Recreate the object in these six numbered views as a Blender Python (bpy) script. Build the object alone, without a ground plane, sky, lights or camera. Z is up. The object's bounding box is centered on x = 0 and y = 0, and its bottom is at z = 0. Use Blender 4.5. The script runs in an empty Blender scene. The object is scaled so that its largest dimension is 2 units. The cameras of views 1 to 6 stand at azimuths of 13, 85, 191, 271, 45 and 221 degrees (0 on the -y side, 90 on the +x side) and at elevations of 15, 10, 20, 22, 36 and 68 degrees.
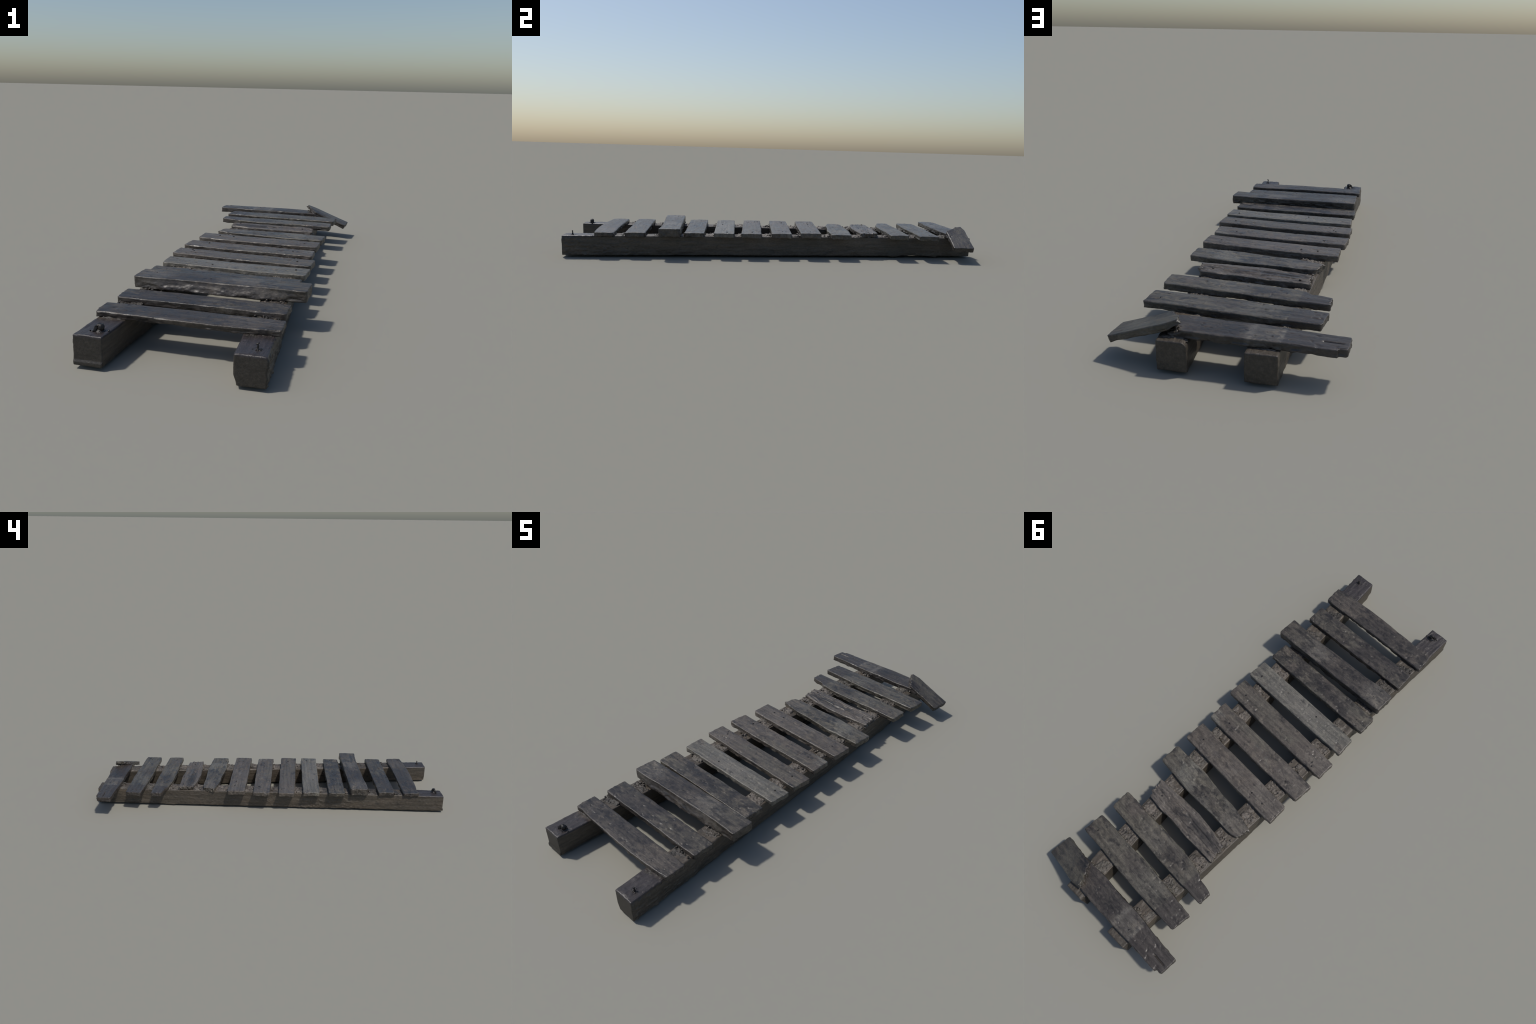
# A weathered plank walkway: thirteen boards nailed across two squared timber
# runners, caked with dried mud, the last board snapped over one runner.
import bpy, math, random
import numpy as np
from mathutils import Matrix, Vector

random.seed(7)

# ------------------------------------------------------------------ noise ---
def _hash(ix, iy, iz, seed):
    h = (ix.astype(np.int64) * 374761393 + iy.astype(np.int64) * 668265263
         + iz.astype(np.int64) * 2147483647 + seed * 974634777) & 0xFFFFFFFF
    h = ((h ^ (h >> 13)) * 1274126177) & 0xFFFFFFFF
    h = ((h ^ (h >> 16)) * 2246822519) & 0xFFFFFFFF
    return (h ^ (h >> 15)) & 0xFFFFFFFF

def noise(p, seed=0):
    """gradient-free smooth value noise, about -1..1; p is (n, 3)"""
    i = np.floor(p).astype(np.int64)
    f = p - i
    f = f * f * f * (f * (f * 6 - 15) + 10)
    out = np.zeros(len(p))
    for dx in (0, 1):
        wx = f[:, 0] if dx else 1 - f[:, 0]
        for dy in (0, 1):
            wy = f[:, 1] if dy else 1 - f[:, 1]
            for dz in (0, 1):
                wz = f[:, 2] if dz else 1 - f[:, 2]
                v = _hash(i[:, 0] + dx, i[:, 1] + dy, i[:, 2] + dz, seed) / 2147483647.5 - 1
                out += wx * wy * wz * v
    return out

def fbm(p, scale, octaves=3, seed=0, gain=0.5):
    s = np.array(scale if hasattr(scale, "__len__") else (scale,) * 3, float)
    out, a, tot = np.zeros(len(p)), 1.0, 0.0
    for o in range(octaves):
        out += a * noise(p * s * 2.0 ** o + 17.3 * o, seed + o * 31)
        tot += a
        a *= gain
    return out / tot * 1.5

def cells(p, scale, seed=0):
    """distance to the nearest scattered point (crumbs), 0 at a point"""
    q = p * scale
    i = np.floor(q).astype(np.int64)
    best = np.full(len(p), 9.0)
    for dx in (-1, 0, 1):
        for dy in (-1, 0, 1):
            for dz in (-1, 0, 1):
                j = i + (dx, dy, dz)
                r = [_hash(j[:, 0], j[:, 1], j[:, 2], seed + k * 57) / 4294967295.0 for k in range(3)]
                best = np.minimum(best, sum((j[:, k] + r[k] - q[:, k]) ** 2 for k in range(3)))
    return np.sqrt(best)

def smooth(a, b, x):
    t = np.clip((x - a) / (b - a), 0, 1)
    return t * t * (3 - 2 * t)

# --------------------------------------------------------------- meshes -----
def box_lattice(nx, ny, nz):
    """surface lattice of a box as integer points and quads, outward winding"""
    ids, pts, faces = {}, [], []
    def vid(i, j, k):
        key = (i, j, k)
        if key not in ids:
            ids[key] = len(pts)
            pts.append(key)
        return ids[key]
    for i in range(nx):
        for j in range(ny):
            faces.append((vid(i, j, nz), vid(i + 1, j, nz), vid(i + 1, j + 1, nz), vid(i, j + 1, nz)))
            faces.append((vid(i, j, 0), vid(i, j + 1, 0), vid(i + 1, j + 1, 0), vid(i + 1, j, 0)))
    for i in range(nx):
        for k in range(nz):
            faces.append((vid(i, 0, k), vid(i + 1, 0, k), vid(i + 1, 0, k + 1), vid(i, 0, k + 1)))
            faces.append((vid(i, ny, k), vid(i, ny, k + 1), vid(i + 1, ny, k + 1), vid(i + 1, ny, k)))
    for j in range(ny):
        for k in range(nz):
            faces.append((vid(0, j, k), vid(0, j, k + 1), vid(0, j + 1, k + 1), vid(0, j + 1, k)))
            faces.append((vid(nx, j, k), vid(nx, j + 1, k), vid(nx, j + 1, k + 1), vid(nx, j, k + 1)))
    return np.array(pts, float) / (nx, ny, nz), faces

def rounded_box(L, W, T, radius, step):
    unit, faces = box_lattice(max(2, round(L / step)), max(2, round(W / step)), max(4, round(T / (step * 0.9))))
    h = np.array((L, W, T)) / 2
    p = (unit * 2 - 1) * h
    q = np.clip(p, -h + radius, h - radius)
    d = p - q
    n = d / np.maximum(np.linalg.norm(d, axis=1, keepdims=True), 1e-9)
    return q + n * radius, n, faces

def mesh_object(name, co, faces, material, parent, matrix=None, smooth_shade=True):
    me = bpy.data.meshes.new(name)
    me.from_pydata(np.asarray(co).tolist(), [], faces)
    me.polygons.foreach_set("use_smooth", [smooth_shade] * len(me.polygons))
    me.update()
    ob = bpy.data.objects.new(name, me)
    bpy.context.scene.collection.objects.link(ob)
    me.materials.append(material)
    if parent:
        ob.parent = parent
    if matrix is not None:
        ob.matrix_world = matrix
    return ob

# ------------------------------------------------------------- materials ----
class Nodes:
    def __init__(self, name):
        self.mat = bpy.data.materials.new(name)
        self.mat.use_nodes = True
        self.t = self.mat.node_tree
        self.bsdf = self.t.nodes["Principled BSDF"]
        self.obj = self.t.nodes.new("ShaderNodeTexCoord").outputs["Object"]
        sep = self.t.nodes.new("ShaderNodeSeparateXYZ")
        self.link(self.obj, sep.inputs[0])
        self.x, self.y, self.z = sep.outputs
    def link(self, a, b):
        self.t.links.new(a, b)
    def put(self, v, sock):
        if isinstance(v, bpy.types.NodeSocket):
            self.link(v, sock)
        elif hasattr(v, "__len__") and len(v) == 3 and sock.type == "RGBA":
            sock.default_value = (*v, 1)
        else:
            sock.default_value = v
    def math(self, op, a, b=0.0, clamp=False):
        n = self.t.nodes.new("ShaderNodeMath")
        n.operation, n.use_clamp = op, clamp
        self.put(a, n.inputs[0]); self.put(b, n.inputs[1])
        return n.outputs[0]
    def map(self, scale, loc=(0, 0, 0)):
        n = self.t.nodes.new("ShaderNodeMapping")
        self.link(self.obj, n.inputs[0])
        n.inputs["Scale"].default_value = scale
        n.inputs["Location"].default_value = loc
        return n.outputs[0]
    def noise(self, scale, detail=4, rough=0.55, stretch=None, loc=(0, 0, 0), distort=0.0):
        n = self.t.nodes.new("ShaderNodeTexNoise")
        self.link(self.map(stretch or (1, 1, 1), loc), n.inputs["Vector"])
        n.inputs["Scale"].default_value = scale
        n.inputs["Detail"].default_value = detail
        n.inputs["Roughness"].default_value = rough
        n.inputs["Distortion"].default_value = distort
        return n.outputs["Fac"]
    def step(self, v, a, b, lo=0.0, hi=1.0):
        n = self.t.nodes.new("ShaderNodeMapRange")
        n.interpolation_type = "SMOOTHSTEP"
        self.put(v, n.inputs[0])
        for k, val in zip((1, 2, 3, 4), (a, b, lo, hi)):
            n.inputs[k].default_value = val
        return n.outputs[0]
    def mix(self, fac, a, b, mode="MIX"):
        n = self.t.nodes.new("ShaderNodeMix")
        n.data_type, n.blend_type = "RGBA", mode
        self.put(fac, n.inputs["Factor"]); self.put(a, n.inputs["A"]); self.put(b, n.inputs["B"])
        return n.outputs["Result"]
    def bump(self, height, strength, distance, normal=None):
        n = self.t.nodes.new("ShaderNodeBump")
        n.inputs["Strength"].default_value = strength
        n.inputs["Distance"].default_value = distance
        self.link(height, n.inputs["Height"])
        if normal is not None:
            self.link(normal, n.inputs["Normal"])
        return n.outputs["Normal"]
    def patch(self, cx, cy, rx, ry, warp, soft=0.6):
        """soft-edged ellipse around (cx, cy) with a ragged rim"""
        ax = self.math("DIVIDE", self.math("SUBTRACT", self.x, cx), rx)
        ay = self.math("DIVIDE", self.math("SUBTRACT", self.y, cy), ry)
        r = self.math("SQRT", self.math("ADD", self.math("MULTIPLY", ax, ax), self.math("MULTIPLY", ay, ay)))
        r = self.math("ADD", r, self.math("MULTIPLY", self.math("SUBTRACT", warp, 0.5), 1.6))
        return self.step(r, 1 - soft, 1 + soft, 1, 0)

BROWN = (0.084, 0.071, 0.059)
OLIVE = (0.084, 0.075, 0.060)
DARK = (0.026, 0.023, 0.021)
UMBER = (0.046, 0.039, 0.034)
PALE = (0.152, 0.140, 0.122)
MUD = (0.104, 0.090, 0.077)

def wood_material(name, seed, tone, second, second_amount, dark_amount, pale_amount, spots=(), cut=None, gain=1.0, grain=1.0):
    """weathered board: two wood tones, dark damp blotches, pale dry mud,
    streaks along the grain; spots = (x, y, rx, ry, colour, strength);
    cut = x below which the overhang is stained dark"""
    m = Nodes(name)
    off = (seed * 3.7, seed * 1.9, seed * 0.7)
    warp = m.noise(16, 5, 0.6, (0.7, 1.2, 1), off)
    broad = m.noise(7, 4, 0.6, (0.8, 1.3, 1), (off[1], off[0], 2))
    blotch = m.noise(30, 5, 0.65, (0.7, 1.1, 1), (off[2], 4, off[0]))
    streak = m.noise(22, 5, 0.6, (0.22, 4.0, 2.5), off, 0.4)
    fine = m.noise(190, 4, 0.7, (0.6, 1.4, 1), off)
    speck = m.noise(75, 3, 0.6, (1, 1.2, 1), (3, off[0], off[1]))

    second_mask = m.step(broad, 0.62 - 0.3 * second_amount, 0.78 - 0.3 * second_amount)
    col = m.mix(second_mask, tone, second)
    for (cx, cy, rx, ry, c, s) in spots:
        col = m.mix(m.math("MULTIPLY", m.patch(cx, cy, rx, ry, warp), s), col, c)
    dark_mask = m.step(m.math("ADD", m.math("MULTIPLY", blotch, 0.6), m.math("MULTIPLY", warp, 0.4)), 0.575 - 0.22 * dark_amount, 0.66 - 0.22 * dark_amount)
    col = m.mix(m.math("MULTIPLY", dark_mask, 0.7), col, DARK)
    pale_mask = m.step(m.math("ADD", m.math("MULTIPLY", speck, 0.55), m.math("MULTIPLY", broad, 0.45)), 0.66 - 0.16 * pale_amount, 0.76 - 0.16 * pale_amount)
    col = m.mix(m.math("MULTIPLY", pale_mask, 0.55), col, PALE)
    mottle = m.noise(48, 5, 0.62, (0.75, 1.15, 1), (off[0], 9, off[1]), 0.5)
    calm = m.step(m.noise(9, 2, 0.5, (1, 1, 1), (off[2], off[1], 6)), 0.35, 0.62, 0.25, min(1.0, 0.55 + 0.9 * dark_amount))
    col = m.mix(calm, col, m.mix(m.step(mottle, 0.36, 0.66), (0.60, 0.60, 0.62), (1.34, 1.31, 1.22)), "MULTIPLY")
    rough_dark = dark_mask
    if cut is not None:
        edge = m.math("ADD", m.x, m.math("MULTIPLY", m.math("SUBTRACT", warp, 0.5), 0.02))
        over = m.step(edge, cut - 0.004, cut + 0.004, 1, 0)
        col = m.mix(m.math("MULTIPLY", over, 0.86), col, UMBER)
        rough_dark = m.math("MAXIMUM", dark_mask, over)
    col = m.mix(1.0, col, m.mix(m.step(streak, 0.3, 0.7), (0.72 * gain,) * 3, (1.22 * gain,) * 3), "MULTIPLY") if grain else col
    col = m.mix(1.0, col, m.mix(m.step(fine, 0.32, 0.68), (0.78, 0.77, 0.77), (1.22, 1.22, 1.21)), "MULTIPLY")
    m.put(col, m.bsdf.inputs["Base Color"])
    dusty = m.step(mottle, 0.38, 0.66, 0.0, 0.17)
    m.put(m.math("SUBTRACT", m.math("ADD", m.math("MULTIPLY", fine, 0.20), m.math("ADD", dusty, 0.26)), m.math("MULTIPLY", rough_dark, 0.06)), m.bsdf.inputs["Roughness"])
    n1 = m.bump(streak, 0.35, 0.0022)
    n2 = m.bump(fine, 0.45, 0.0012, n1)
    n3 = m.bump(speck, 0.3, 0.0018, n2)
    m.link(n3, m.bsdf.inputs["Normal"])
    m.bsdf.inputs["Specular IOR Level"].default_value = 0.5
    return m.mat

def timber_material(name, seed, stain_y, far_end):
    m = Nodes(name)
    off = (seed * 2.3, seed * 5.1, seed)
    broad = m.noise(6, 4, 0.6, (1.4, 0.5, 1.4), off)
    streak = m.noise(30, 5, 0.6, (3.0, 0.16, 3.0), off, 0.3)
    fine = m.noise(160, 4, 0.7, (1.3, 0.6, 1.3), off)
    blot = m.noise(28, 5, 0.65, (1, 0.6, 1), (off[1], 1, 4))
    col = m.mix(m.step(broad, 0.35, 0.65), (0.078, 0.062, 0.046), (0.056, 0.047, 0.036))
    col = m.mix(m.math("MULTIPLY", m.step(blot, 0.58, 0.70), 0.7), col, DARK)
    grain_end = m.step(m.y, -0.9945, -0.9915, 1, 0)      # wet end grain
    col = m.mix(m.math("MULTIPLY", grain_end, 0.92), col, (0.024, 0.021, 0.017))
    far_grain = m.step(m.y, far_end - 0.006, far_end - 0.003)
    col = m.mix(m.math("MULTIPLY", far_grain, 0.85), col, (0.048, 0.040, 0.031))
    tar = m.math("MULTIPLY", m.step(m.math("ADD", m.y, m.math("MULTIPLY", m.math("SUBTRACT", blot, 0.5), 0.12)), stain_y - 0.02, stain_y + 0.03, 1, 0), m.step(m.z, 0.088, 0.093))
    col = m.mix(m.math("MULTIPLY", tar, 0.85), col, (0.030, 0.025, 0.026))
    col = m.mix(1.0, col, m.mix(m.step(streak, 0.3, 0.7), (0.75,) * 3, (1.2,) * 3), "MULTIPLY")
    col = m.mix(1.0, col, m.mix(m.step(fine, 0.32, 0.68), (0.76,) * 3, (1.24,) * 3), "MULTIPLY")
    m.put(col, m.bsdf.inputs["Base Color"])
    m.put(m.math("SUBTRACT", m.math("ADD", m.math("MULTIPLY", fine, 0.25), 0.38), m.math("MULTIPLY", tar, 0.12)), m.bsdf.inputs["Roughness"])
    n = m.bump(streak, 0.4, 0.003)
    n = m.bump(fine, 0.5, 0.002, n)
    m.link(n, m.bsdf.inputs["Normal"])
    return m.mat

def mud_material(name, light, dark, rough=0.5):
    m = Nodes(name)
    a = m.noise(45, 5, 0.65)
    f = m.noise(230, 3, 0.7)
    along = m.noise(5, 3, 0.6, (1, 1, 1), (5, 2, 1))
    col = m.mix(m.step(a, 0.35, 0.65), dark, light)
    col = m.mix(m.step(along, 0.45, 0.7, 0, 0.5), col, (0.075, 0.070, 0.056))
    dip = m.step(m.y, -0.75, -0.35, 0.36, 1.0)     # damp, darker mud towards the bolted end
    col = m.mix(1.0, col, m.mix(dip, (0, 0, 0), (1, 1, 1)), "MULTIPLY")
    col = m.mix(1.0, col, m.mix(m.step(f, 0.3, 0.7), (0.65,) * 3, (1.3,) * 3), "MULTIPLY")
    m.put(col, m.bsdf.inputs["Base Color"])
    m.put(m.math("ADD", m.math("MULTIPLY", f, 0.4), rough - 0.2), m.bsdf.inputs["Roughness"])
    n = m.bump(f, 0.7, 0.003)
    m.link(n, m.bsdf.inputs["Normal"])
    return m.mat

def iron_material(name):
    m = Nodes(name)
    f = m.noise(300, 3, 0.7)
    m.put(m.mix(m.step(f, 0.4, 0.7), (0.012, 0.012, 0.013), (0.045, 0.036, 0.030)), m.bsdf.inputs["Base Color"])
    m.bsdf.inputs["Metallic"].default_value = 0.35
    m.bsdf.inputs["Roughness"].default_value = 0.32
    m.link(m.bump(f, 0.6, 0.002), m.bsdf.inputs["Normal"])
    return m.mat

# ------------------------------------------------------------------- root ---
root = bpy.data.objects.new("wooden_walkway", None)
bpy.context.scene.collection.objects.link(root)
root["label"] = "weathered dark plank walkway on two timber runners, one board snapped"
root["category"] = "wooden walkway"

# ------------------------------------------------------------------ beams ---
# runner outline in plan: (y, outer x, inner x) at both ends
EAST = dict(y=(-0.996, 0.987), outer=(0.326, 0.170), inner=(0.235, 0.079), top=(0.097, 0.099), stain=-0.84)
WEST = dict(y=(-0.996, 0.996), outer=(-0.228, -0.178), inner=(-0.139, -0.084), top=(0.098, 0.096), stain=-0.86)

def beam_x(b, y):
    t = (y - b["y"][0]) / (b["y"][1] - b["y"][0])
    lo = b["outer"][0] + (b["outer"][1] - b["outer"][0]) * t
    hi = b["inner"][0] + (b["inner"][1] - b["inner"][0]) * t
    return min(lo, hi), max(lo, hi)

def beam_top(b, y):
    t = (y - b["y"][0]) / (b["y"][1] - b["y"][0])
    return b["top"][0] + (b["top"][1] - b["top"][0]) * t

def build_beam(b, seed, material):
    L, W, T = b["y"][1] - b["y"][0], 0.09, 0.095
    p, n, faces = rounded_box(L, W, T, 0.0038, 0.0033)      # long axis x, turned to y below
    q = p + seed * 11.3
    up, side, end = n[:, 2], np.abs(n[:, 1]), np.abs(n[:, 0])
    low = smooth(0.0, -T / 2, p[:, 2])
    t = p[:, 0] / L + 0.5
    d = (1 - 0.85 * end) * (0.0014 * fbm(q, (3, 14, 14), 3, seed) + 0.0008 * fbm(q, (10, 70, 70), 3, seed + 5))
    rough = smooth(0.25, 0.0, t) if b is EAST else smooth(0.2, 0.05, np.abs(t - 0.35)) * 0.5
    crust = np.clip(fbm(q, (70, 110, 110), 3, seed + 9) - 0.10, 0, 1)
    outer_face = side * (np.sign(n[:, 1]) == (-1 if b is EAST else 1))
    d += outer_face * crust * 0.0042 * (0.35 + rough)
    d -= side * low * 0.0025 * np.clip(fbm(q, (20, 30, 30), 3, seed + 2) + 0.3, 0, 1)
    d += np.clip(up, 0, 1) * 0.002 * np.clip(fbm(q, (40, 60, 60), 3, seed + 4), 0, 1)
    d += end * 0.0004 * fbm(q, (30, 25, 25), 3, seed + 6)
    # worn underside: stretches of the lower edge lift off the ground
    lift = np.clip(-n[:, 2], 0, 1) * (0.001 + 0.004 * np.clip(fbm(q, (9, 25, 25), 3, seed + 12), 0, 1) - 0.011 * np.clip(fbm(q, (16, 30, 30), 2, seed + 13) - 0.45, 0, 1))
    p = p + n * d[:, None]
    p[:, 2] += lift
    # knocked-off upper inner corner at the far end of the east runner
    if b is EAST:
        R = 0.002 + 0.020 * smooth(0.16, 0.0, (1 - t) * L)
        dy, dz = p[:, 1] - (W / 2 - R), p[:, 2] - (T / 2 - R)
        far = np.hypot(dy, dz)
        cut = (dy > 0) & (dz > 0) & (far > R)
        p[cut, 1] -= (dy * (1 - R / np.maximum(far, 1e-9)))[cut]
        p[cut, 2] -= (dz * (1 - R / np.maximum(far, 1e-9)))[cut]
        foot = smooth(0.03, 0.0, t * L) * smooth(-0.01, -0.047, p[:, 2])      # near end is splintered below
        p[:, 1] -= foot * smooth(0.0, 0.045, p[:, 1]) * 0.006
    else:
        foot = smooth(0.02, 0.0, t * L) * smooth(-0.028, -0.034, p[:, 2])      # shallow step at the foot
        p[:, 0] -= foot * 0.004
    s = p[:, 1] / W + 0.5                                   # 0 = +x side ... 1 = -x side after the turn
    tt = p[:, 0] / L + 0.5
    y = b["y"][0] + tt * L
    xo = b["outer"][0] + (b["outer"][1] - b["outer"][0]) * tt
    xi = b["inner"][0] + (b["inner"][1] - b["inner"][0]) * tt
    right, left = np.maximum(xo, xi), np.minimum(xo, xi)
    x = right + (left - right) * s
    top = b["top"][0] + (b["top"][1] - b["top"][0]) * tt
    FOOT = 0.006                                            # the runner stands on a few lumps
    z = FOOT + (p[:, 2] / T + 0.5) * (top - FOOT)
    z = np.maximum(z, 0.0)
    return mesh_object("beam", np.stack([x, y, z], 1), faces, material, root)

beam_east = build_beam(EAST, 3, timber_material("timber_a", 3, EAST["stain"], EAST["y"][1]))
beam_west = build_beam(WEST, 8, timber_material("timber_b", 8, WEST["stain"], WEST["y"][1]))

# ----------------------------------------------------------------- planks ---
# S, N: the two long edges of the top face in plan, west to east;
# z: height of the top at the west and east end.
def straight(ws, es, wn, en, **k):
    return dict(S=[ws, es], N=[wn, en], **k)

PLANKS = [
    dict(S=[(-.231, -.853), (-.196, -.850), (-.131, -.857), (-.044, -.859), (.108, -.862), (.265, -.857), (.331, -.850)],
         N=[(-.235, -.766), (.327, -.764)], z=(.116, .117), T=.018, flare=-.003),
    straight((-.226, -.716), (.316, -.713), (-.230, -.623), (.318, -.621), z=(.117, .117), T=.022),
    dict(S=[(-.238, -.560), (-.142, -.561), (-.081, -.555), (-.004, -.555), (.088, -.554), (.159, -.551), (.248, -.550), (.353, -.557)],
         N=[(-.237, -.462), (.355, -.457)], z=(.140, .142), T=.038, flare=.014),
    straight((-.246, -.432), (.300, -.440), (-.249, -.339), (.303, -.348), z=(.117, .118), T=.021),
    straight((-.245, -.286), (.306, -.303), (-.249, -.192), (.310, -.207), z=(.117, .119), T=.021),
    straight((-.259, -.142), (.305, -.174), (-.258, -.051), (.309, -.079), z=(.118, .119), T=.022),
    straight((-.261, .000), (.286, -.029), (-.254, .094), (.285, .067), z=(.1185, .1185), T=.022),
    straight((-.243, .141), (.285, .112), (-.246, .239), (.288, .211), z=(.121, .122), T=.024),
    dict(S=[(-.204, .318), (-.139, .300), (-.102, .291), (-.021, .287), (.101, .267), (.286, .262)],
         N=[(-.186, .378), (-.156, .385), (-.042, .378), (.097, .378), (.215, .364), (.289, .356)], z=(.1165, .1175), T=.022, ragged=(.006, .0015)),
    dict(S=[(-.174, .440), (-.104, .426), (-.006, .415), (.088, .412), (.149, .415), (.218, .418)],
         N=[(-.186, .524), (-.117, .521), (-.02, .519), (.058, .511), (.122, .512), (.205, .502)], z=(.119, .119), T=.022, ragged=(.006, .008), rotten=True),
    dict(S=[(-.274, .615), (-.241, .607), (-.206, .603), (-.183, .586), (-.122, .571), (-.041, .566), (.071, .560), (.186, .559), (.283, .553)],
         N=[(-.273, .672), (-.177, .668), (-.081, .665), (.044, .656), (.169, .649), (.281, .641)], z=(.116, .1195), T=.022),
    dict(S=[(-.279, .730), (-.207, .722), (-.172, .719), (-.126, .715), (-.029, .705), (.091, .701), (.194, .696), (.284, .694)],
         N=[(-.266, .818), (-.166, .813), (-.05, .810), (.052, .804), (.161, .795), (.289, .786)], z=(.117, .1185), T=.022),
    dict(S=[(-.361, .883), (-.274, .878), (-.193, .871), (-.111, .864), (-.037, .864), (.072, .857), (.176, .860)],
         N=[(-.358, .967), (-.269, .965), (-.173, .962), (-.085, .965), (-.016, .963), (.108, .957)], z=(.1195, .121), T=.023, ragged=(.001, .007), slit=True),
]
FRAGMENT = dict(S=[(.160, .862), (.240, .858), (.325, .849)], N=[(.108, .953), (.150, .962), (.240, .953), (.331, .946)],
                z=(.1425, .0730), T=.022, ragged=(.006, .001), fragment=True)

def build_plank(spec, seed, material, name="plank"):
    S, N = np.array(spec["S"]), np.array(spec["N"])
    w, e = (S[0] + N[0]) / 2, (S[-1] + N[-1]) / 2
    centre = (w + e) / 2
    zW, zE = spec["z"]
    L, T = float(np.linalg.norm(e - w)), spec["T"]
    yaw = math.atan2(e[1] - w[1], e[0] - w[0])
    pitch = math.atan2(zE - zW, L)
    xdir = (e - w) / L
    ydir = np.array((-xdir[1], xdir[0]))
    Sl = np.stack([(S - centre) @ xdir, (S - centre) @ ydir], 1)
    Nl = np.stack([(N - centre) @ xdir, (N - centre) @ ydir], 1)
    W = float(np.mean(np.interp(np.linspace(Sl[0, 0], Sl[-1, 0], 40), Nl[:, 0], Nl[:, 1])
                      - np.interp(np.linspace(Sl[0, 0], Sl[-1, 0], 40), Sl[:, 0], Sl[:, 1])))
    p, n, faces = rounded_box(L, W, T, 0.0026, 0.0026)
    q = p + np.array((seed * 7.1, seed * 3.3, seed * 1.7))
    up, down = np.clip(n[:, 2], 0, 1), np.clip(-n[:, 2], 0, 1)
    side, end = np.abs(n[:, 1]), np.abs(n[:, 0])
    # --- surface relief
    d = up * (0.0005 * fbm(q, (6, 60, 60), 3, seed) + 0.0005 * fbm(q, (14, 22, 22), 2, seed + 1))
    pits = np.clip(fbm(q, (55, 80, 80), 2, seed + 2) - 0.72, 0, 1)
    d -= up * pits * 0.004
    # dried mud flakes, mostly over the runners
    over = sum(smooth(0.085, 0.03, np.abs(p[:, 0] - ox)) for ox in spec.get("over", ())) if spec.get("over") else 0
    patchy = smooth(0.1, 0.6, fbm(q, (16, 22, 22), 2, seed + 14))
    flake = np.clip(fbm(q, (130, 160, 160), 2, seed + 3) - 0.15, 0, 1)
    d += up * flake * patchy * (0.0002 + 0.0014 * over)
    rough_side = np.clip(fbm(q, (40, 60, 120), 3, seed + 4), -0.6, 1)
    low = smooth(T * 0.35, -T * 0.4, p[:, 2])
    d += side * (0.0009 * fbm(q, (24, 30, 30), 3, seed + 6) + rough_side * (0.0006 + 0.0026 * low))
    d += down * 0.0030 * fbm(q, (25, 40, 40), 3, seed + 7)
    d += end * 0.0012 * fbm(q, (60, 50, 90), 3, seed + 8)
    # chipped upper edges
    arris = np.clip(np.abs(n[:, 1]) * np.abs(n[:, 2]) * 2, 0, 1) * (n[:, 2] > 0)
    d -= arris * 0.004 * np.clip(fbm(q, (26, 5, 5), 3, seed + 10) - 0.1, 0, 1)
    if spec.get("rotten"):
        groove = 1 - np.abs(fbm(q, (7, 48, 0.01), 3, seed + 20))
        d -= up * np.clip(groove - 0.74, 0, 1) * 0.014
        d += up * 0.002 * fbm(q, (14, 70, 70), 3, seed + 21)
    p = p + n * d[:, None]
    # corners knocked round in plan
    R = 0.009
    cx, cy = np.abs(p[:, 0]) - (L / 2 - R), np.abs(p[:, 1]) - (W / 2 - R)
    far = np.hypot(cx, cy)
    cut = (cx > 0) & (cy > 0) & (far > R)
    k = np.where(cut, 1 - R / np.maximum(far, 1e-9), 0)
    p[:, 0] -= np.sign(p[:, 0]) * cx * k
    p[:, 1] -= np.sign(p[:, 1]) * cy * k
    # --- broad wear of the outline: long waves on the edges, ragged ends
    sgn = np.where(p[:, 1] > 0, 1.0, -1.0)
    edge = smooth(0.2, 1.0, np.abs(p[:, 1]) / (W / 2))
    wave = 0.0014 * fbm(np.stack([q[:, 0], sgn * 9, np.zeros(len(q))], 1), (9, 1, 1), 3, seed + 11)
    p[:, 1] += sgn * edge * wave
    rw, re = spec.get("ragged", (.0015, .0015))
    yz = np.stack([q[:, 1], q[:, 2], np.zeros(len(q))], 1)
    tooth = lambda s: fbm(yz, (75, 60, 1), 4, s, 0.7)
    endw = smooth(0.05, 0.0, p[:, 0] + L / 2)
    ende = smooth(0.05, 0.0, L / 2 - p[:, 0])
    p[:, 0] += endw * rw * tooth(seed + 12) * 1.6 + ende * re * tooth(seed + 13) * 1.6
    if spec.get("slit"):       # torn fibres reach on under the lifted piece
        p[:, 0] += smooth(0.06, 0.0, L / 2 - p[:, 0]) * smooth(T * 0.25, -T * 0.35, p[:, 2]) * (0.034 + 0.012 * tooth(seed + 15))
    # a gently cupped, slightly bowed board
    p[:, 2] += 0.0012 * np.sin(p[:, 0] * 7 + seed) + 0.0006 * np.cos(p[:, 1] / W * 5)
    if spec.get("flare"):      # near side face leans out (or in) towards its foot
        p[:, 1] -= spec["flare"] * smooth(T * 0.45, -T * 0.5, p[:, 2]) * smooth(0.0, -W * 0.5, p[:, 1]) * smooth(L / 2, L / 2 - 0.16, np.abs(p[:, 0]))
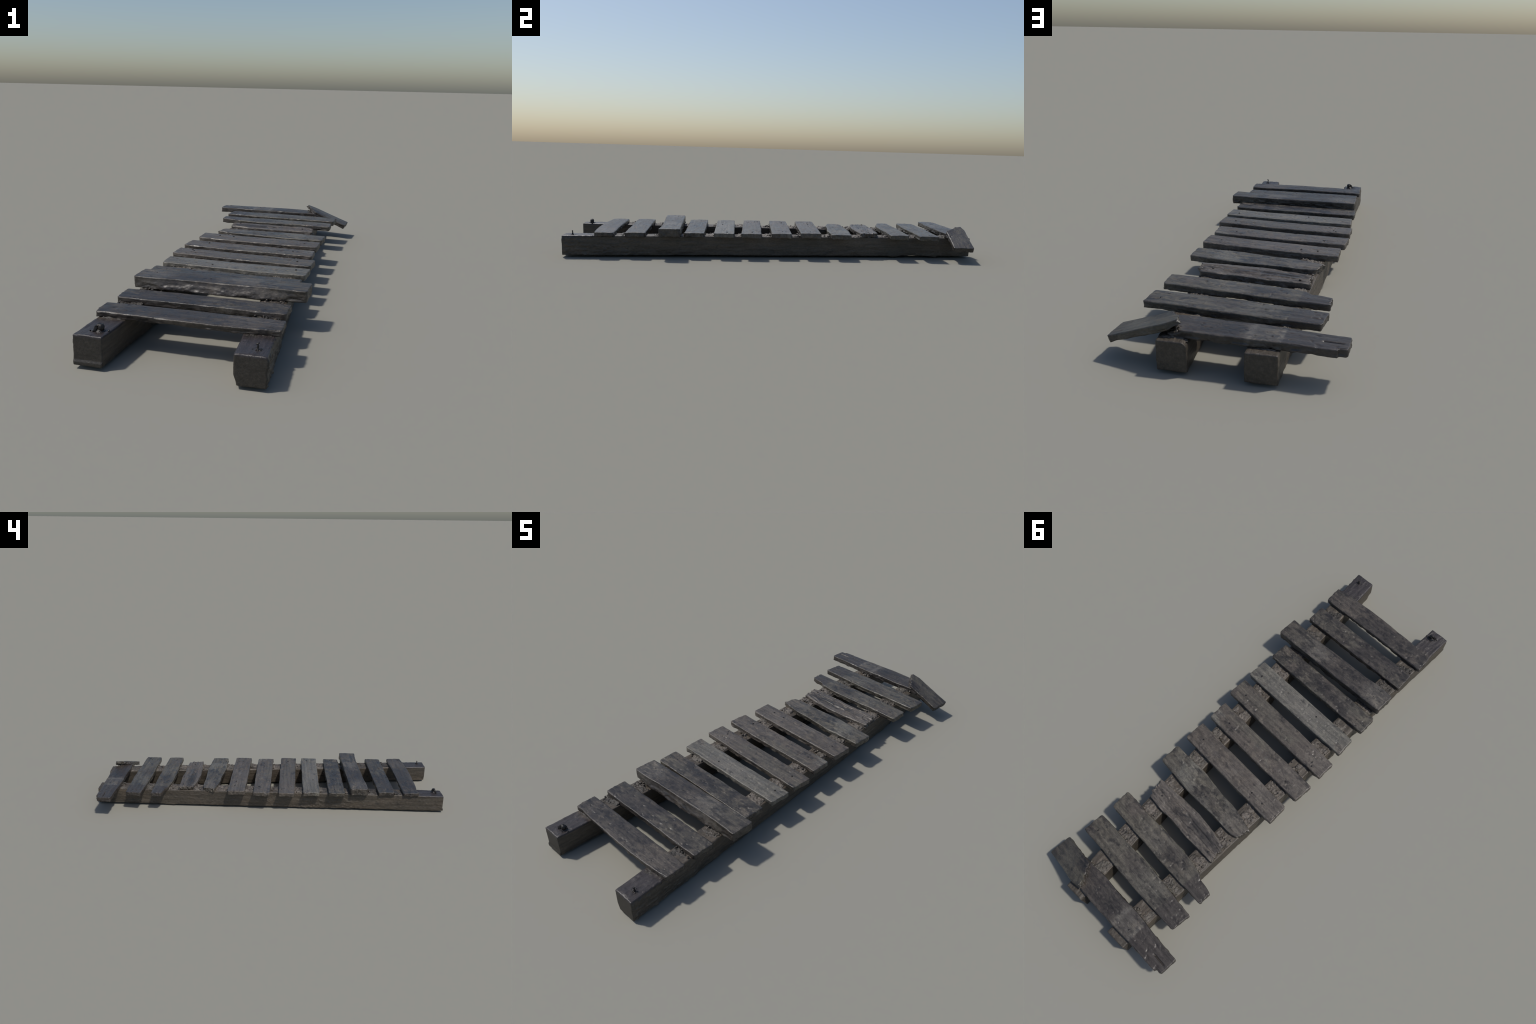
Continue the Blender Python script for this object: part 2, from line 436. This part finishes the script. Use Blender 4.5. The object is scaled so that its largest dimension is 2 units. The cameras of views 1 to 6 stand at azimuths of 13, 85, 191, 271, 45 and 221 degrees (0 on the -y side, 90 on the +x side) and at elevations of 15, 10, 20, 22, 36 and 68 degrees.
    if spec.get("slit"):       # open split and a lost corner on the overhanging end
        s1 = np.exp(-((p[:, 1] - 0.004) / 0.0022) ** 2) * smooth(.045, .035, np.abs(p[:, 0] + L / 2 - 0.045) + 0.012)
        p[:, 2] -= s1 * 0.010 * (p[:, 2] > 0)
        lost = smooth(0.030, 0.028, p[:, 0] + L / 2) * smooth(W / 2 - 0.014, W / 2 - 0.011, p[:, 1])
        p[:, 1] -= lost * 0.010
    if spec.get("fragment"):   # splintered underside of the lifted end
        tip = smooth(0.05, 0.0, p[:, 0] + L / 2)
        p[:, 2] += tip * 0.007 * smooth(0, -T / 2, p[:, 2])
    # --- bend the box onto the outline
    s, t = p[:, 0] / L + 0.5, p[:, 1] / W + 0.5
    s = 0.5 + (s - 0.5) * (1 + 0.003 / L)                    # make good what the rounding took
    xs = Sl[0, 0] + s * (Sl[-1, 0] - Sl[0, 0])
    xn = Nl[0, 0] + s * (Nl[-1, 0] - Nl[0, 0])
    ys, yn = np.interp(xs, Sl[:, 0], Sl[:, 1]), np.interp(xn, Nl[:, 0], Nl[:, 1])
    co = np.stack([xs + t * (xn - xs), ys + t * (yn - ys), p[:, 2]], 1)
    co[:, 0] /= math.cos(pitch)
    M = (Matrix.Translation((centre[0], centre[1], (zW + zE) / 2 - T / 2 * math.cos(pitch)))
         @ Matrix.Rotation(yaw, 4, "Z") @ Matrix.Rotation(-pitch, 4, "Y"))
    ob = mesh_object(name, co, faces, material, root, M)
    return ob

G = (0.121, 0.113, 0.096)     # bleached grey-green
LOOK = [  # tone, second tone, amounts (second, dark, pale), spots, cut, gain
    (UMBER, BROWN, .45, .35, .30, [(.22, 0, .09, .05, BROWN, .7)], None, .88),
    (UMBER, OLIVE, .40, .45, .20, [(.20, .01, .09, .04, OLIVE, .6)], None, .86),
    (UMBER, BROWN, .35, .30, .15, [(.12, .01, .08, .05, PALE, .45), (.22, 0, .09, .06, OLIVE, .6), (-.24, 0, .06, .06, PALE, .4)], None, .92),
    (OLIVE, BROWN, .5, .62, .30, [(.0, .0, .16, .03, UMBER, .5)], None, .92),
    (G, BROWN, .25, .05, .65, [(-.02, .0, .13, .035, PALE, .6), (-.15, 0, .07, .04, G, .7)], None, .95),
    (BROWN, OLIVE, .4, .12, .35, [(.12, -.01, .12, .04, OLIVE, .7), (-.23, 0, .06, .05, MUD, .6)], None, .95),
    (BROWN, G, .35, .18, .45, [(.08, -.03, .14, .02, OLIVE, .8), (-.2, 0, .09, .05, MUD, .6)], None, .95),
    (BROWN, MUD, .45, .15, .45, [(-.2, 0, .1, .06, MUD, .6)], None, .95),
    (OLIVE, G, .4, .32, .20, [(-.03, .02, .07, .03, UMBER, .5), (-.2, 0, .07, .06, MUD, .5)], None, .95),
    (MUD, BROWN, .45, .10, .45, [(-.09, -.015, .09, .022, DARK, .85)], None, .95),
    (OLIVE, BROWN, .35, .20, .35, [(-.07, -.01, .07, .035, UMBER, .8), (.06, 0, .07, .03, PALE, .3)], -.18, .93),
    (OLIVE, UMBER, .35, .28, .30, [(.02, -.01, .06, .03, UMBER, .7), (-.1, 0, .08, .04, G, .4)], -.175, .93),
    (UMBER, BROWN, .40, .25, .30, [(-.02, 0, .06, .05, PALE, .40), (.10, 0, .06, .05, DARK, .5), (.022, 0, .010, .06, PALE, .5), (-.066, 0, .008, .06, PALE, .5)], -.073, .95),
]

plank_objects = []
for k, (spec, look) in enumerate(zip(PLANKS, LOOK)):
    cx = sum(q[0] for q in (spec["S"][0], spec["N"][0], spec["S"][-1], spec["N"][-1])) / 4
    cy = (spec["S"][0][1] + spec["N"][-1][1]) / 2
    spec["over"] = [sum(beam_x(b, cy)) / 2 - cx for b in (EAST, WEST)]
    tone, second, a2, ad, ap, spots, cut, gain = look
    mat = wood_material("weathered_board_%s" % "abcdefghijklm"[k], k + 2, tone, second, a2, ad, ap, spots, cut, gain)
    plank_objects.append(build_plank(spec, 40 + k * 13, mat))

fragment_mat = wood_material("weathered_board_end", 31, OLIVE, UMBER, .45, .25, .12, [(.10, .0, .03, .06, UMBER, .6)], None, .85)
fragment = build_plank(FRAGMENT, 311, fragment_mat, "broken_plank_end")
fragment.parent = plank_objects[-1]
fragment.matrix_parent_inverse = plank_objects[-1].matrix_world.inverted()

# ------------------------------------------------------------- mud in gaps --
mud_mat = mud_material("dried_mud", (0.130, 0.111, 0.092), (0.050, 0.042, 0.034))

def edge_at(pts, x):
    a = np.array(pts)
    return float(np.interp(x, a[:, 0], a[:, 1]))

def mud_patch(co, faces, b, lo, hi, height, seed, taper=False):
    """crusty heap on a runner between two boards, piled against the far one"""
    nx, ny = 44, max(8, round((hi - lo) / 0.0022))
    base = len(co)
    u, v = np.meshgrid(np.linspace(0, 1, nx), np.linspace(0, 1, ny), indexing="ij")
    u, v = u.ravel(), v.ravel()
    y = lo + v * (hi - lo)
    xl = np.array([beam_x(b, yy) for yy in y])
    x = xl[:, 0] + 0.002 + u * (xl[:, 1] - xl[:, 0] - 0.004)
    q = np.stack([x, y, np.full(len(x), seed * 1.3)], 1)
    rim = smooth(0, 0.10, u) * smooth(1, 0.90, u)
    bare = smooth(-0.50, 0.05, fbm(q, 18, 2, seed + 21) + 0.9 * (v - 0.35))     # some of the runner stays bare
    rim = rim * bare
    if taper:                                               # thins out to nothing along both edges
        rim = smooth(0, 0.22, u) * smooth(1, 0.78, u) * smooth(0, 0.5, v) * smooth(1, 0.6, v)
    lump = np.clip(1 - cells(q * (1, 0.6, 1) + 0.004 * np.stack([fbm(q, 60, 2, seed + 8)] * 3, 1), 75, seed), 0, 1)
    ridge = 1 - np.abs(fbm(q, (60, 32, 1), 3, seed + 9))
    h = (0.35 + 0.65 * smooth(0.1, 1.0, v)) * (0.45 + 0.55 * fbm(q, 22, 3, seed)) + 0.5 * (lump - 0.4) * np.clip(0.4 + fbm(q, 30, 2, seed + 3), 0.0, 1.2) + 0.35 * (ridge - 0.7)
    h += 0.25 * fbm(q, 150, 2, seed + 5)
    z = np.array([beam_top(b, yy) for yy in y]) - 0.004 + rim * (0.0045 + height * np.clip(h, -0.25, 1.3))
    x = x + 0.0015 * fbm(q, 90, 2, seed + 6)
    co.extend(np.stack([x, y, z], 1).tolist())
    for i in range(nx - 1):
        for j in range(ny - 1):
            a = base + i * ny + j
            faces.append((a, a + ny, a + ny + 1, a + 1))

def crumb(co, faces, centre, r, seed):
    unit, fc = box_lattice(3, 3, 3)
    v = unit * 2 - 1
    v = v / np.linalg.norm(v, axis=1, keepdims=True)
    v = v * (1 + 0.45 * noise(v * 1.7 + seed, seed))[:, None] * np.array((1, 1, 0.75))
    base = len(co)
    co.extend((v * r + centre).tolist())
    faces.extend(tuple(base + i for i in f) for f in fc)

rng = np.random.default_rng(5)
GAP_HEIGHT = {"east": [.006, .008, .006, .009, .010, .009, .009, .009, .009, .008, .008, .008],
              "west": [.009, .009, .006, .010, .011, .010, .013, .012, .011, .010, .009, .007]}
for b, ob, key in ((EAST, beam_east, "east"), (WEST, beam_west, "west")):
    co, faces = [], []
    for k in range(len(PLANKS) - 1):
        y0 = (PLANKS[k]["N"][0][1] + PLANKS[k + 1]["S"][0][1]) / 2
        xm = sum(beam_x(b, y0)) / 2
        lo, hi = edge_at(PLANKS[k]["N"], xm), edge_at(PLANKS[k + 1]["S"], xm)
        mud_patch(co, faces, b, lo - 0.004, hi + 0.006, GAP_HEIGHT[key][k], 70 + k * 5 + (key == "west") * 100)
        for _ in range(9):
            yy = hi + 0.001 - abs(rng.normal(0, 0.22)) * (hi - lo)
            xa, xb = beam_x(b, yy)
            r = rng.uniform(0.0015, 0.0052)
            crumb(co, faces, (rng.uniform(xa + .006, xb - .004), yy, beam_top(b, yy) + 0.0035 + r * 0.5), r, int(rng.integers(1, 9999)))
    # mud squeezed out under the first board, and beyond the snapped one
    first = edge_at(PLANKS[0]["S"], sum(beam_x(b, -.86)) / 2)
    mud_patch(co, faces, b, first - (0.020 if key == "east" else 0.007), first + 0.008, 0.006, 301 + (key == "west"), key == "west")
    last = edge_at(PLANKS[-1]["N"], sum(beam_x(b, .96)) / 2)
    mud_patch(co, faces, b, last - 0.016, last + 0.012, 0.004, 401 + (key == "west"), True)
    d = mesh_object("dried_mud", co, faces, mud_mat, ob)
    d["kind"] = "stuff"

# crumbled wood in the snap of the last board
co, faces = [], []
for i in range(26):
    f = rng.uniform(0.1, 1.0)
    cx, cy = 0.172 - 0.062 * f, 0.862 + 0.094 * f
    crumb(co, faces, (cx + rng.normal(0, .004), cy, 0.117 + rng.uniform(0, .010)), rng.uniform(.002, .005), i + 900)
splinter = mesh_object("splinters", co, faces, mud_material("torn_wood", (0.16, 0.125, 0.10), (0.03, 0.026, 0.023)), plank_objects[-1])
splinter.matrix_parent_inverse = plank_objects[-1].matrix_world.inverted()
splinter["kind"] = "stuff"

# ----------------------------------------------------------------- ironwork -
iron = iron_material("blackened_iron")

def lumpy_tube(points, radii, seed, sides=10):
    """tube through points with given radii, closed and pitted"""
    pts = [Vector(p) for p in points]
    co, faces = [], []
    for i, c in enumerate(pts):
        t = (pts[min(i + 1, len(pts) - 1)] - pts[max(i - 1, 0)]).normalized()
        a = t.orthogonal().normalized()
        bb = t.cross(a)
        for s in range(sides):
            an = 2 * math.pi * s / sides
            co.append(c + (a * math.cos(an) + bb * math.sin(an)) * radii[i])
    for i in range(len(pts) - 1):
        for s in range(sides):
            s2 = (s + 1) % sides
            faces.append((i * sides + s, i * sides + s2, (i + 1) * sides + s2, (i + 1) * sides + s))
    faces.append(tuple(reversed(range(sides))))
    faces.append(tuple(range((len(pts) - 1) * sides, len(pts) * sides)))
    co = np.array([tuple(c) for c in co])
    co += 0.0010 * np.stack([fbm(co, 220, 2, seed + k) for k in range(3)], 1)
    return co.tolist(), faces

def join(target, part):
    base = len(target[0])
    target[0].extend(part[0])
    target[1].extend(tuple(base + i for i in f) for f in part[1])

# rusted bolt with a bent-over washer on the west runner
bolt = ([], [])
bx, by, bz = -.167, -.952, .097
join(bolt, lumpy_tube([(bx + .002, by, bz - .003), (bx + .002, by, bz + .002), (bx + .003, by, bz + .006), (bx + .004, by, bz + .010)], [.018, .015, .010, .007], 15, 16))
join(bolt, lumpy_tube([(bx + .004, by, bz - .004), (bx + .004, by, bz + .008), (bx + .005, by, bz + .015), (bx + .004, by, bz + .021), (bx + .004, by, bz + .023)], [.009, .0095, .010, .008, .003], 5, 14))
join(bolt, lumpy_tube([(bx - .009, by - .009, bz - .002), (bx - .009, by - .008, bz + .006), (bx - .008, by - .004, bz + .014), (bx - .002, by, bz + .019), (bx + .005, by + .003, bz + .020)], [.0045, .005, .0045, .005, .004], 9))
for i in range(14):
    crumb(bolt[0], bolt[1], (bx + rng.normal(0, .011), by + rng.normal(0, .009), bz + .001 + rng.uniform(0, .003)), rng.uniform(.0016, .0052), 500 + i)
mesh_object("bolt", *bolt, iron, beam_west)

# bent nail standing in a splash of rust flakes on the east runner
nail = ([], [])
nx_, ny_, nz_ = .289, -.954, .0955
join(nail, lumpy_tube([(nx_, ny_, nz_ - .004), (nx_, ny_, nz_ + .006), (nx_ + .001, ny_ + .001, nz_ + .014), (nx_ + .001, ny_, nz_ + .019)], [.0095, .0036, .0020, .0022], 3))
join(nail, lumpy_tube([(nx_ - .003, ny_ - .002, nz_ + .0195), (nx_ + .001, ny_, nz_ + .020), (nx_ + .005, ny_ + .002, nz_ + .0215)], [.0014, .0028, .0014], 4))
for i in range(26):
    a, r = rng.uniform(0, 6.28), abs(rng.normal(0, .012))
    crumb(nail[0], nail[1], (nx_ + r * math.cos(a), ny_ + 0.7 * r * math.sin(a), nz_ + .001 + .004 * math.exp(-r / .006)), rng.uniform(.0014, .0042), 600 + i)
mesh_object("bent_nail", *nail, iron, beam_east)

# nail heads sunk in the boards over the runners
head = None
NAILS = {2: [(-.18, -.50), (.02, -.515)], 3: [(-.195, -.375)], 4: [(-.055, -.26), (.262, -.24)], 5: [(-.19, -.085), (.245, -.12), (-.2, -.07)],
         6: [(-.17, .06), (.20, .03)], 7: [(-.10, .195), (-.165, .20), (.225, .165)], 9: [(.165, .465), (-.15, .50)], 11: [(.245, .75)], 12: [(-.15, .93)]}
for k, spots in NAILS.items():
    sp = PLANKS[k]
    for (x, y) in spots:
        f = (x - sp["S"][0][0]) / (sp["S"][-1][0] - sp["S"][0][0])
        z = sp["z"][0] + f * (sp["z"][1] - sp["z"][0])
        if head is None:
            head_data = lumpy_tube([(0, 0, -.012), (0, 0, -.001), (0, 0, -.0008), (0, 0, .0010), (0, 0, .0016)], [.0016, .0016, .0038, .0036, .0020], 2, 12)
            head = mesh_object("nail", *head_data, iron, None)
            ob = head
        else:
            ob = head.copy()
            bpy.context.scene.collection.objects.link(ob)
        ob.parent = plank_objects[k]
        ob.matrix_world = Matrix.Translation((x, y, z + 0.0006)) @ Matrix.Rotation(x * 40, 4, "Z")
bpy.context.view_layer.update()
